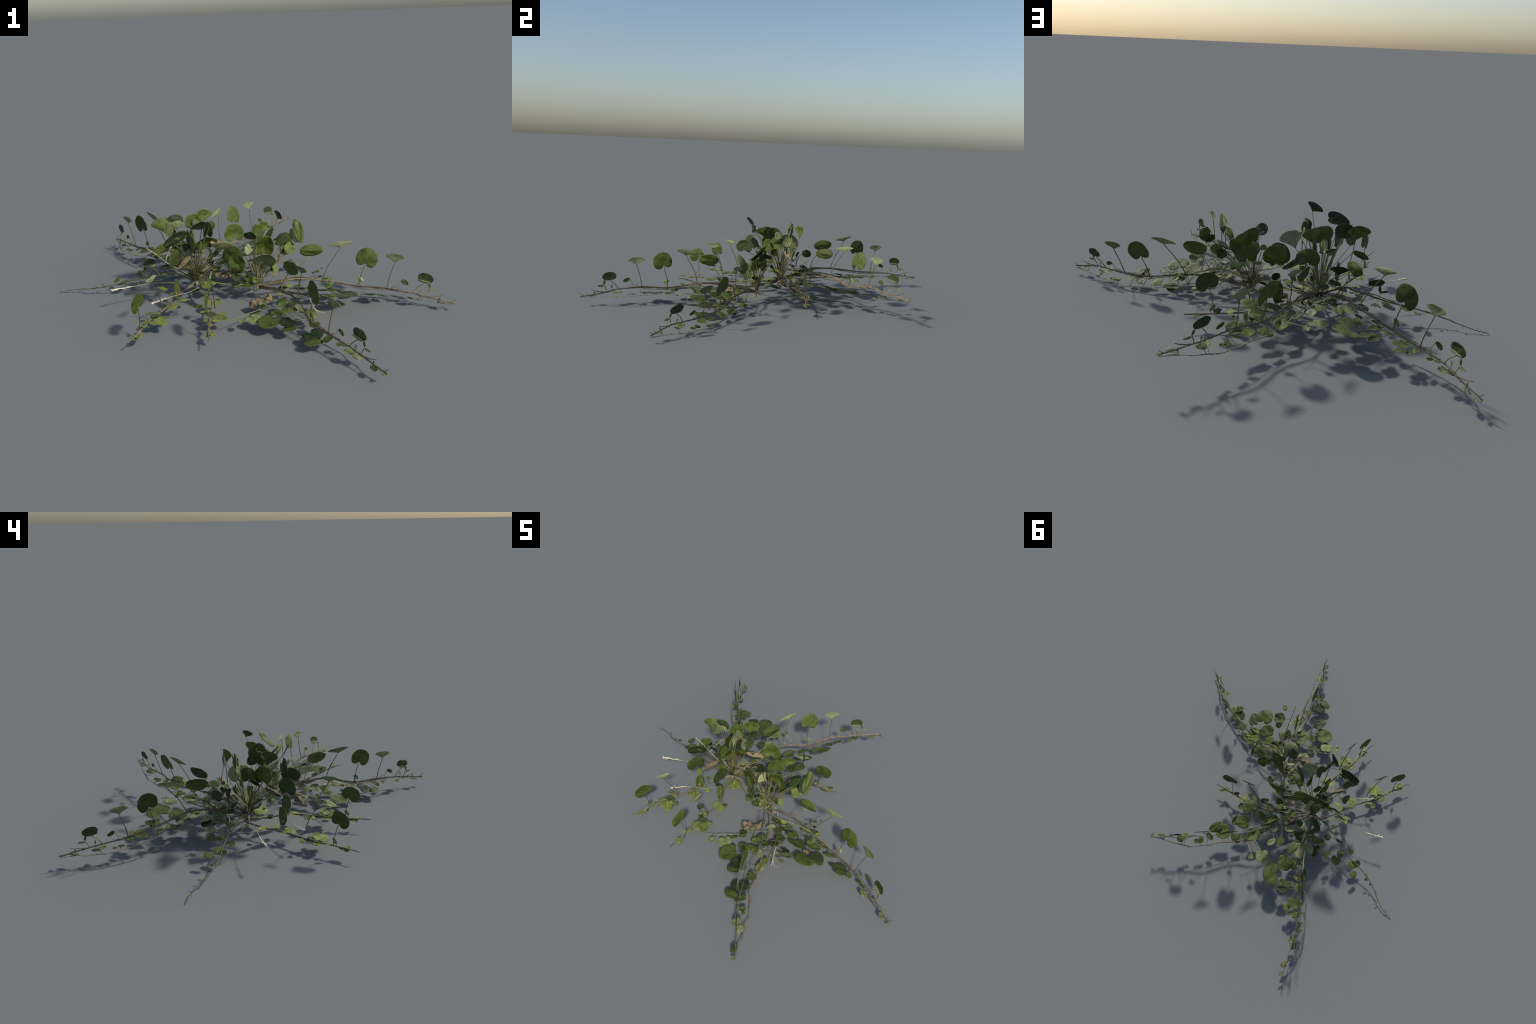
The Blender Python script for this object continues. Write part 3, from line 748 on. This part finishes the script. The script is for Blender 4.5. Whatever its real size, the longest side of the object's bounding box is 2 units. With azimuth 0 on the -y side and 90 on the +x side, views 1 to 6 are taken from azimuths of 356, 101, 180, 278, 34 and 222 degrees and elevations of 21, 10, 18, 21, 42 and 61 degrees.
WITHERED = [
    ("folded", (-0.159, 0.110, 0.267), (-0.079, 0.173, 0.239), (0.010, -0.010, 0.026)),
    ("folded", (-0.293, -0.039, 0.263), (-0.333, -0.117, 0.239), (0.020, -0.010, 0.018)),
    ("shrivelled", (0.060, -0.165, 0.070), (0.005, -0.205, 0.062), (0.035, -0.045, 0.0)),
    ("shrivelled", (0.110, -0.140, 0.075), (0.085, -0.185, 0.072), (0.040, -0.025, 0.0)),
    ("shrivelled", (0.395, -0.150, 0.060), (0.430, -0.165, 0.055), (0.010, 0.030, 0.005)),
    ("shrivelled", (-0.160, 0.180, 0.085), (-0.100, 0.170, 0.085), (0.010, 0.050, 0.0)),
    ("shrivelled", (-0.070, 0.215, 0.085), (-0.020, 0.215, 0.080), (0.005, 0.040, 0.01)),
    ("shrivelled", (-0.110, 0.130, 0.090), (-0.070, 0.115, 0.088), (0.020, 0.035, 0.0)),
]

# small sprigs: root, then (tone, stalk end, tip, across) of each little leaf
SPRIGS = [
    ((0.365, 0.000, 0.074), [
        ("green", (0.360, -0.010, 0.128), (0.380, -0.004, 0.132), (-0.004, 0.016, 0.006)),
        ("green", (0.340, -0.016, 0.128), (0.356, -0.020, 0.133), (0.004, 0.016, 0.004)),
        ("green", (0.338, -0.034, 0.114), (0.328, -0.046, 0.120), (0.014, -0.006, 0.004)),
        ("dark", (0.372, -0.020, 0.108), (0.392, -0.030, 0.110), (0.006, 0.014, 0.004)),
        ("yellow", (0.345, -0.030, 0.100), (0.350, -0.048, 0.098), (0.018, 0.004, 0.0)),
        ("vein", (0.392, 0.008, 0.136), (0.402, 0.012, 0.142), (-0.004, 0.010, 0.0)),
    ]),
    ((0.405, -0.085, 0.070), [
        ("green", (0.405, -0.072, 0.100), (0.392, -0.040, 0.102), (0.040, 0.014, 0.010)),
        ("yellow", (0.412, -0.075, 0.102), (0.428, -0.045, 0.108), (0.026, -0.014, 0.006)),
        ("vein", (0.410, -0.095, 0.098), (0.438, -0.110, 0.104), (0.018, 0.030, 0.006)),
        ("green", (0.405, -0.100, 0.094), (0.412, -0.132, 0.090), (0.040, 0.008, 0.006)),
        ("green", (0.398, -0.092, 0.094), (0.372, -0.112, 0.094), (0.016, -0.028, 0.010)),
        ("dark", (0.412, -0.110, 0.084), (0.425, -0.140, 0.074), (0.030, 0.012, 0.0)),
    ]),
    ((-0.020, -0.025, 0.078), [
        ("green", (-0.028, -0.030, 0.104), (-0.074, -0.032, 0.106), (0.004, -0.046, 0.024)),
        ("dark", (-0.038, -0.022, 0.112), (-0.062, -0.012, 0.150), (0.040, 0.010, 0.010)),
        ("green", (0.010, -0.030, 0.100), (0.000, -0.070, 0.092), (0.056, -0.004, 0.010)),
        ("green", (0.012, -0.026, 0.104), (0.018, 0.002, 0.122), (0.044, 0.000, 0.010)),
    ]),
]
# loose straw-coloured stalks
STRAWS = [
    [(-0.493, 0.034, 0.297), (-0.440, 0.044, 0.248), (-0.392, 0.056, 0.198), (-0.30, 0.068, 0.13)],
    [(-0.408, 0.053, 0.206), (-0.392, 0.095, 0.240), (-0.372, 0.139, 0.269)],
    [(-0.178, 0.210, 0.197), (-0.150, 0.240, 0.225), (-0.130, 0.262, 0.245)],
    [(0.076, -0.011, 0.080), (0.100, -0.018, 0.066), (0.126, -0.011, 0.056), (0.138, -0.030, 0.050)],
    [(0.100, -0.015, 0.066), (0.112, -0.040, 0.062), (0.110, -0.062, 0.056)],
]
# --------------------------------------------------------------------------
# runners
# --------------------------------------------------------------------------

KIND = {"k": "kidney", "o": "oval", "f": "fan"}


def on_plane(plane, xy, lift=0.0):
    return Vector((xy[0], xy[1], max(0.004, plane[0] * xy[0] + plane[1] * xy[1] + plane[2] + lift)))


def add_spurs(tb, path, flat, count, size=0.011):
    """Short twigs and leaf scars that bristle from a stem."""
    for k in range(count):
        i = random.randrange(2, len(path) - 2)
        p = path[i]
        along = (path[i + 1] - path[i - 1]).normalized()
        out = along.cross(flat) * random.choice((-1, 1)) + flat * random.uniform(-0.25, 0.25)
        s = random.uniform(0.4, 1.0) * size
        tip = p + along * s * random.uniform(0.3, 1.6) + out.normalized() * s
        tb.add([p, (p + tip) / 2 + along * s * 0.2, tip], 0.0021, 0.0009, 5, 3)


def mat_of_leaves(parent, mat, base, stem_r=0.0034, stalk_mat="olive", reach=0.2, path=()):
    """Flat leaves and the trailing stem they grow from, on one sloping sheet."""
    plane = mat["plane"]
    normal = Vector((-plane[0], -plane[1], 1)).normalized()
    if "stem" in mat:
        pts = [on_plane(plane, p, -0.004) for p in mat["stem"]]
        if base is not None:
            pts.append(Vector(base))
        path = smooth_path(pts, 8)
        tb = Tubes()
        tb.add(pts, stem_r * 0.85, stem_r * 1.1, 7, 8, 0.0012, 0.6, normal)
        add_spurs(tb, path, normal, 16, 0.009)
        tb.build("trailing_stem", "bark", parent)
    for i, (kind, tone, j, t, w) in enumerate(mat["leaves"]):
        lift = 0.0035 * ((i * 5) % 4) - 0.004
        tilt = random.uniform(-0.12, 0.12)
        a, b = on_plane(plane, j, lift), on_plane(plane, t, lift)
        b += normal * (b - a).length * tilt
        across = on_plane(plane, (j[0] + w[0], j[1] + w[1])) - on_plane(plane, j)
        across += normal * across.length * random.uniform(-0.14, 0.14)
        shape = KIND[kind]
        if tone in ("vein", "dry") and kind == "o":
            shape = "shrivelled" if tone == "dry" else "crumpled"
        add_leaf(parent, shape, tone, a, b, across, normal)
        if path:
            foot = nearest(path, a)
            d = (foot - a).length
            if 0.006 < d < reach:
                add_stalk(parent, foot, a, 0.0014, stalk_mat, normal * -0.004)


def upright_frame(f, i):
    """Runner direction and card-up direction at a station of an arching runner."""
    names = ["f1", "f2", "f3", "f4", "f6", "f7"]
    feet = [f["base"]] + [f[n + "f"] for n in names] + [f["tip"]]
    k = names.index(i) + 1
    d = Vector(feet[min(k + 1, len(feet) - 1)]) - Vector(feet[k - 1])
    d.z = 0
    d.normalize()
    src = i if i + "j" in f else "f6"
    up = Vector(f[src + "j"]) - Vector(f[src + "f"])
    up -= d * up.dot(d)
    up.normalize()
    return d, up


# upright leaves of an arching runner, in units of 1/1700 m from a station:
# station, blade, tone, start (along, up), end, width, direction of width
UPRIGHT = [
    ("f1j", "oval", "green", (-55, 58), (142, 76), 106),
    ("f1j", "oval", "pale", (-33, 8), (60, 12), 14),
    ("f3j", "kidney", "green", (2, 8), (42, 140), 186),
    ("f4j", "fan", "pale", (0, 0), (12, 76), 160),
    ("f2j", "fan", "pale", (0, 0), (14, 58), 205),
    ("f6j", "oval", "dark", (5, 4), (14, 84), 132),
    ("f6j", "oval", "pale", (-52, 20), (55, 8), 22),
]
# small leaves: station foot, foot offset, blade start, end, width, tone
SMALL = [
    ("f4f", (85, 4), (117, 88), (177, 58), 38, "green"),
    ("f3f", (25, 0), (-7, 80), (40, 36), 36, "pale"),
    ("f7f", (0, 0), (25, 63), (83, 63), 22, "pale"),
    ("f7f", (0, 0), (25, 75), (17, 118), 20, "green"),
    ("f6f", (70, -22), (66, 12), (60, 46), 15, "pale"),
    ("f7f", (113, -22), (110, -14), (114, 8), 13, "green"),
]
PX = 1 / 1700


def arching_runner(f, base, name="runner"):
    f = dict(f, base=base)
    pts = [base] + [f[n] for n in ("f1f", "f2f", "f3f", "f4f", "f6f", "f7f", "tip")]
    tb = Tubes()
    d0, up0 = upright_frame(f, "f3")
    flat = up0.cross(d0).normalized()
    tb.add(pts, 0.0046, 0.0036, 8, 10, 0.0014, 0.5, flat)
    add_spurs(tb, smooth_path(pts, 10), flat, 26)
    for k in range(2):      # thinner stems that run along it and wind around it
        side = (-1) ** k
        strand = []
        for i, p in enumerate(pts[:6 - k]):
            p = Vector(p)
            p += Vector((random.uniform(-1, 1), random.uniform(-1, 1), 0)) * 0.003
            p.z += side * (0.005 + 0.004 * math.sin(2.1 * i + k)) - 0.002
            strand.append(p)
        tb.add(strand, 0.0024, 0.0017, 6, 9, 0.002, 0.3, flat)
    d, up = upright_frame(f, "f7")
    tb.add([f["f7f"], Vector(f["f7f"]) * 0.4 + Vector(f["spur"]) * 0.6 - up * 0.004, f["spur"]], 0.0028, 0.0018, 6, 6, 0.001, 0.4)
    tip = Vector(f["tip"])
    tb.add([tip - d * 0.02 + up * 0.003, tip - d * 0.008 + up * 0.012, tip + up * 0.021], 0.002, 0.0012, 5, 4)
    d4, up4 = upright_frame(f, "f4")
    for s, h in ((-0.036, 0.014), (0.018, 0.02), (0.05, 0.008)):
        foot = Vector(f["f4f"]) + d4 * s
        tb.add([foot, foot + d4 * 0.008 + up4 * h * 0.6, foot + d4 * (0.01 if s < 0 else 0.03) + up4 * h], 0.0022, 0.0012, 5, 3)
    runner = tb.build(name, "bark", PLANT)
    for st in ("f1", "f2", "f3", "f4", "f6"):
        d, up = upright_frame(f, st)
        foot, j = Vector(f[st + "f"]), Vector(f[st + "j"])
        bow = -d * 0.010 if st in ("f1", "f2") else (up * 0.006 if st == "f6" else -d * 0.004)
        add_stalk(runner, foot, j, 0.0024, "olive" if st in ("f1", "f6") else "dusk", bow)
    for st, kind, tone, a, b, w in UPRIGHT:
        d, up = upright_frame(f, st[:2])
        o = Vector(f[st])
        pa = o + (d * a[0] + up * a[1]) * PX
        pb = o + (d * b[0] + up * b[1]) * PX
        n = up.cross(d)
        y = (pb - pa).normalized()
        wdir = y.cross(n).normalized()
        if kind == "fan":
            wdir = (d + up * (0.16 if st == "f2j" else -0.03)).normalized()
        if tone == "pale" and kind == "oval":
            pa, pb = pa - n * 0.004, pb - n * 0.004
        add_leaf(runner, kind, tone, pa, pb, wdir * w * PX, n)
    for st, fo, a, b, w, tone in SMALL:
        d, up = upright_frame(f, st[:2])
        o = Vector(f[st])
        foot = o + (d * fo[0] + up * fo[1]) * PX
        pa = o + (d * a[0] + up * a[1]) * PX
        pb = o + (d * b[0] + up * b[1]) * PX
        n = up.cross(d)
        add_stalk(runner, foot, pa, 0.0016, "olive", -d * 0.004)
        add_leaf(runner, "oval", tone, pa, pb, (pb - pa).normalized().cross(n) * w * PX, n)
    bud = Vector(f["tip"]) + upright_frame(f, "f7")[1] * 0.016
    add_leaf(runner, "oval", "pale", bud, bud + d * 0.003 + up * 0.012, n.cross(d) * 0.007)
    return runner


ARCH_BASE = {"A1": CLUMP_TWO, "A2": CLUMP_TWO, "A3": CLUMP_ONE, "A4": CLUMP_ONE}
for key, base in ARCH_BASE.items():
    r = arching_runner(ARCH[key], base)
    mat_of_leaves(r, MATS[key], base)

# short runners: one spotted leaf by the base, a fan leaf and a round leaf upright
for key, s in SHORT.items():
    plane = MATS[key]["plane"]
    pts = [on_plane(plane, p) for p in MATS[key]["stem"]] + [Vector(CLUMP_ONE)]
    tb = Tubes()
    tb.add(pts, 0.0030, 0.0045, 7, 8, 0.0015, 0.3)
    strand = [p + Vector((0.006 * math.sin(2.3 * i), 0.006 * math.cos(1.9 * i), -0.004 + 0.003 * math.sin(i))) for i, p in enumerate(pts[1:])]
    tb.add(strand, 0.0016, 0.0026, 6, 7, 0.002, 0.3)
    r = tb.build("runner", "bark", PLANT)
    path = smooth_path(pts, 8)
    mat_of_leaves(r, {"plane": plane, "leaves": MATS[key]["leaves"]}, None, path=path)
    d = (Vector(s["tip"]) - Vector(s["fan_foot"]))
    d.z = 0
    d.normalize()
    up = Vector(s["fan"]) - Vector(s["fan_foot"])
    up -= d * up.dot(d)
    up.normalize()
    n = up.cross(d)
    add_stalk(r, s["fan_foot"], s["fan"], 0.0026, "dusk", -d * 0.012)
    j = Vector(s["fan"])
    add_leaf(r, "fan", "pale", j, j + d * 0.010 + up * 0.031, (d + up * 0.04) * 0.088, n)
    add_stalk(r, s["round_foot"], s["round"], 0.0022, "dusk", -d * 0.004)
    j = Vector(s["round"])
    y = (d * 0.024 + up * 0.062)
    add_leaf(r, "kidney", "green", j, j + y, y.cross(n).normalized() * 0.100, n)
    foot = Vector(s["round_foot"]) + d * 0.012
    a = foot - d * 0.016 + up * 0.038
    b = foot + d * 0.006 + up * 0.012
    add_stalk(r, foot, b, 0.0014)
    add_leaf(r, "oval", "pale", a, b, (b - a).cross(n).normalized() * 0.018, n)
    if "spotted" in s:
        c = Vector(s["spotted"])
        y = Vector((0.0, 0.0, 1.0)) * 0.106
        across = Vector(s.get("spotted_across", d))
        across.normalize()
        add_leaf(r, "oval", "spot", c + y / 2, c - y / 2, across * 0.05)
    # forked twigs beside the stem
    tw = Tubes()
    for k in (3, 5):
        p = path[min(len(path) - 2, k * 8)]
        tw.add([p, p + n * 0.02 + d * 0.015, p + n * 0.035 + d * 0.03 + UP * 0.004], 0.0016, 0.0008, 5, 4)
    tw.build("twig", "straw", r)

# thin trailing runner with scale-like leaves, towards -x
tb = Tubes()
c_pts = [on_plane(MATS["C1"]["plane"], p) for p in MATS["C1"]["stem"]] + [Vector(CLUMP_ONE)]
c_pts[0] = Vector((-0.999, 0.238, 0.003))
tb.add(c_pts, 0.0016, 0.0046, 7, 8, 0.0012, 0.4)
side_path = [(-0.43, 0.07, 0.105), (-0.50, 0.075, 0.10), (-0.565, 0.10, 0.085), (-0.615, 0.125, 0.08)]
tb.add(side_path, 0.0024, 0.0014, 6, 8, 0.001, 0.4)
trail = tb.build("trailing_runner", "dusk", PLANT)
mat_of_leaves(trail, {"plane": MATS["C1"]["plane"], "leaves": MATS["C1"]["leaves"]}, None)
c_path = smooth_path(c_pts, 8)
for kind, tone, j, t, w in MATS["C1"]["leaves"]:
    p = on_plane(MATS["C1"]["plane"], j)
    foot = nearest(c_path, p)
    if 0.008 < (foot - p).length < 0.12:
        add_stalk(trail, foot, p, 0.0013)
# bent leaf on a stalk with two small leaves
bent = Vector((-0.502, 0.138, 0.165))
across = Vector((-0.075, -0.01, 0))
add_leaf(trail, "oval", "dark", bent, bent + Vector((0, 0.012, 0.034)), across)
add_leaf(trail, "oval", "pale", bent - across * 0.45 + Vector((0, -0.006, 0)), bent + across * 0.45 + Vector((0, -0.006, 0)), (0, 0.004, 0.014))
add_stalk(trail, nearest(c_path, Vector((-0.45, 0.10, 0.11))), bent, 0.0022, "olive", (0.008, 0, 0.004))
foot = nearest(c_path, Vector((-0.52, 0.13, 0.1)))
mid = foot + Vector((-0.004, 0.002, 0.03))
add_stalk(trail, foot, mid, 0.0018)
add_leaf(trail, "oval", "dark", mid, mid + Vector((-0.036, 0.0, 0.008)), (0, 0.006, 0.013))
add_leaf(trail, "oval", "green", mid, mid + Vector((0.004, 0.002, 0.032)), (0.014, 0, 0))

# short side shoots with silver-veined leaves
for key, start in (("E1", (0.10, -0.10, 0.066)), ("E3", (-0.22, 0.12, 0.10))):
    holder = Tubes()
    pts = [on_plane(MATS[key]["plane"], p) for p in MATS[key]["stem"]] + [Vector(start)]
    holder.add(pts, 0.0014, 0.003, 6, 8, 0.001, 0.4)
    sh = holder.build("side_shoot", "olive", PLANT)
    mat_of_leaves(sh, {"plane": MATS[key]["plane"], "leaves": MATS[key]["leaves"]}, None)
    path = smooth_path(pts, 8)
    for kind, tone, j, t, w in MATS[key]["leaves"]:
        p = on_plane(MATS[key]["plane"], j)
        add_stalk(sh, nearest(path, p), p, 0.0016, "straw")
holder = Tubes()
pts = [Vector(p) for p in [(0.324, -0.404, 0.171), (0.301, -0.347, 0.157), (0.285, -0.30, 0.135),
                           (0.255, -0.225, 0.105), (0.20, -0.13, 0.082), (0.09, -0.03, 0.072)]]
holder.add(pts, 0.0020, 0.0036, 7, 8, 0.001, 0.4)
sh = holder.build("side_shoot", "dusk", PLANT)
mat_of_leaves(sh, MATS["E2"], None)
path = smooth_path(pts, 8)
for kind, tone, j, t, w in MATS["E2"]["leaves"]:
    p = on_plane(MATS["E2"]["plane"], j)
    add_stalk(sh, nearest(path, p), p, 0.0014)
fork = Tubes()
fork.add([(0.285, -0.27, 0.10), (0.297, -0.31, 0.075), (0.305, -0.331, 0.063), (0.315, -0.355, 0.058)], 0.0028, 0.0022, 6, 6, 0.001, 0.5)
fork.add([(0.303, -0.325, 0.065), (0.325, -0.34, 0.06), (0.345, -0.345, 0.058)], 0.0024, 0.0018, 6, 6, 0.001, 0.5)
fork.build("dry_twig", "straw", sh)

# --------------------------------------------------------------------------
# pale dry shoots
# --------------------------------------------------------------------------
for pts, root in DRY_SHOOTS:
    tb = Tubes()
    n = len(pts)
    tb.add([root] + pts[:3], 0.0012, 0.0018, 6, 8)
    neck = tb.build("shoot_neck", "straw", None)
    tb = Tubes()
    tb.add(pts[2:], 0.0018, 0.0032, 7, 10, 0.003, 0.8)
    path = smooth_path(pts[2:], 8)
    for k in range(2, len(path) - 1, 3):
        p = path[k]
        o = Vector((random.uniform(-1, 1), random.uniform(-1, 1), random.uniform(-0.4, 1))).normalized()
        tb.add([p, p + o * 0.006, p + o * 0.012 + (path[k + 1] - path[k]) * 1.5], 0.0022, 0.0014, 5, 3)
    shoot = tb.build("dry_shoot", "white", PLANT)
    neck.parent = shoot

# --------------------------------------------------------------------------
# clumps
# --------------------------------------------------------------------------
for centre, leaves, extra in ((Vector(CLUMP_ONE), CLUMP_ONE_LEAVES, 34), (Vector(CLUMP_TWO), CLUMP_TWO_LEAVES, 18)):
    crown = Tubes()
    for k in range(9):
        a = k * 2.4
        o = Vector((math.cos(a), math.sin(a), 0))
        crown.add([centre + o * 0.004 - UP * 0.02, centre + o * 0.008 + UP * 0.01, centre + o * 0.02 + UP * 0.045],
                  0.0045, 0.0018, 6, 5, 0.001, 0.3)
    for k in range(5):      # little roots underneath
        a = k * 0.8 + 0.3
        o = Vector((math.cos(a), math.sin(a), 0))
        crown.add([centre, centre + o * 0.03 - UP * 0.018, centre + o * random.uniform(0.05, 0.09) - UP * random.uniform(0.025, 0.05)],
                  0.0028, 0.0012, 5, 5, 0.003, 0.3)
    clump = crown.build("leaf_clump", "straw", PLANT)
    for kind, tone, j, t, w in leaves:
        j = Vector(j)
        add_leaf(clump, kind, tone, j, t, w)
        o = j - centre
        flat = Vector((o.x, o.y, 0))
        foot = centre + flat * 0.06 + UP * 0.004
        add_stalk(clump, foot, j, 0.0017, random.choice(("olive", "olive", "dusk")), -flat * 0.10 + UP * 0.012)
    for k in range(extra):  # bare and broken stalks
        a = random.uniform(0, 6.28)
        o = Vector((math.cos(a), math.sin(a), 0)) * random.uniform(0.03, 0.10)
        top = centre + o + UP * random.uniform(0.06, 0.2)
        add_stalk(clump, centre + o * 0.08, top, 0.0016, random.choice(("olive", "straw", "dusk")), -o * 0.12)
    # small and half-grown leaves low in the crown, mostly on its +y side
    big = extra > 20
    for k in range(16 if big else 7):
        a = random.uniform(0, 6.28)
        r = random.uniform(0.05, 0.17 if big else 0.12)
        j = centre + Vector((r * math.cos(a) * 1.2 + (0.06 if big else 0.05), r * math.sin(a) * 0.7 + (0.05 if big else 0.06), random.uniform(0.0, 0.14)))
        out = Vector((math.cos(a), math.sin(a), random.uniform(-0.3, 0.9))).normalized()
        size = random.uniform(0.028, 0.055)
        side = out.cross(UP).normalized() + UP * random.uniform(-0.6, 0.6)
        add_leaf(clump, random.choice(("folded", "cupped", "crumpled", "oval")),
                 random.choice(("green", "green", "dark", "deep", "pale", "yellow")), j, j + out * size, side * size * 0.9)
        add_stalk(clump, centre + (j - centre) * 0.12, j, 0.0014, random.choice(("olive", "straw")), UP * 0.01)

    for key in (("N1",) if extra > 10 else ("N2", "N3")):
        mat_of_leaves(clump, MATS[key], None)

# withered leaves
for kind, j, t, w in WITHERED:
    add_leaf(PLANT, kind, "dry", j, t, w, None, "withered_leaf")

# small sprigs and loose straws
for root, leaves in SPRIGS:
    tb = Tubes()
    root = Vector(root)
    mid = root + UP * 0.02
    for tone, j, tip, w in leaves:
        tb.add([root, (root + Vector(j)) / 2 + UP * 0.006, j], 0.0016, 0.0011, 5, 5)
    sprig = tb.build("sprig", "olive", PLANT)
    for tone, j, tip, w in leaves:
        add_leaf(sprig, "crumpled" if tone in ("vein", "yellow") else "oval", tone, j, tip, w)
for pts in STRAWS:
    tb = Tubes()
    tb.add(pts, 0.0024, 0.0020, 6, 6, 0.001, 0.3)
    tb.build("straw", "straw", PLANT)

# stem that links the two clumps and goes on along the runner beyond
tb = Tubes()
link = [CLUMP_ONE, (-0.180, 0.045, 0.086), (-0.112, 0.010, 0.085), (-0.030, -0.025, 0.090), (0.036, -0.045, 0.093),
        (0.120, -0.080, 0.108), (0.200, -0.098, 0.128), (0.252, -0.095, 0.134), (0.310, -0.076, 0.120), (0.384, -0.066, 0.104)]
tb.add(link, 0.0040, 0.0026, 8, 8, 0.0014, 0.35)
tb.add([(x + 0.004, y + 0.006, z - 0.006 + 0.004 * (i % 2)) for i, (x, y, z) in enumerate(link[1:])], 0.0022, 0.0016, 6, 8, 0.0015, 0.3)
tb.build("linking_stem", "olive", PLANT)

# --------------------------------------------------------------------------
# the smallest leaves and shortest stalks become one loose mesh per part
# --------------------------------------------------------------------------

def gather_small(prefix, joined_name, keep, size):
    obs = [o for o in SCENE.objects if o.name == prefix or o.name.startswith(prefix + ".")]
    obs.sort(key=size, reverse=True)
    groups = {}
    for o in obs[keep:]:
        groups.setdefault(o.parent.name, []).append(o)
    for parent_name, members in groups.items():
        verts, faces, slots, index = [], [], [], []
        for o in members:
            mat = o.material_slots[0].material
            if mat not in slots:
                slots.append(mat)
            base = len(verts)
            verts += [tuple(o.matrix_basis @ v.co) for v in o.data.vertices]
            for p in o.data.polygons:
                faces.append([base + v for v in p.vertices])
                index.append(slots.index(mat))
        mesh = bpy.data.meshes.new(joined_name)
        mesh.from_pydata(verts, [], faces)
        for mat in slots:
            mesh.materials.append(mat)
        mesh.polygons.foreach_set("material_index", index)
        mesh.polygons.foreach_set("use_smooth", [True] * len(faces))
        mesh.update()
        ob = add_object(joined_name, mesh, bpy.data.objects[parent_name])
        ob["kind"] = "stuff"
        for o in members:
            bpy.data.objects.remove(o)


gather_small("leaf", "small_leaves", 295, lambda o: o.matrix_basis.col[0].xyz.length * o.matrix_basis.col[1].xyz.length)
gather_small("leaf_stalk", "thin_stalks", 290, lambda o: (o.data.vertices[0].co - o.data.vertices[len(o.data.vertices) - 1].co).length)
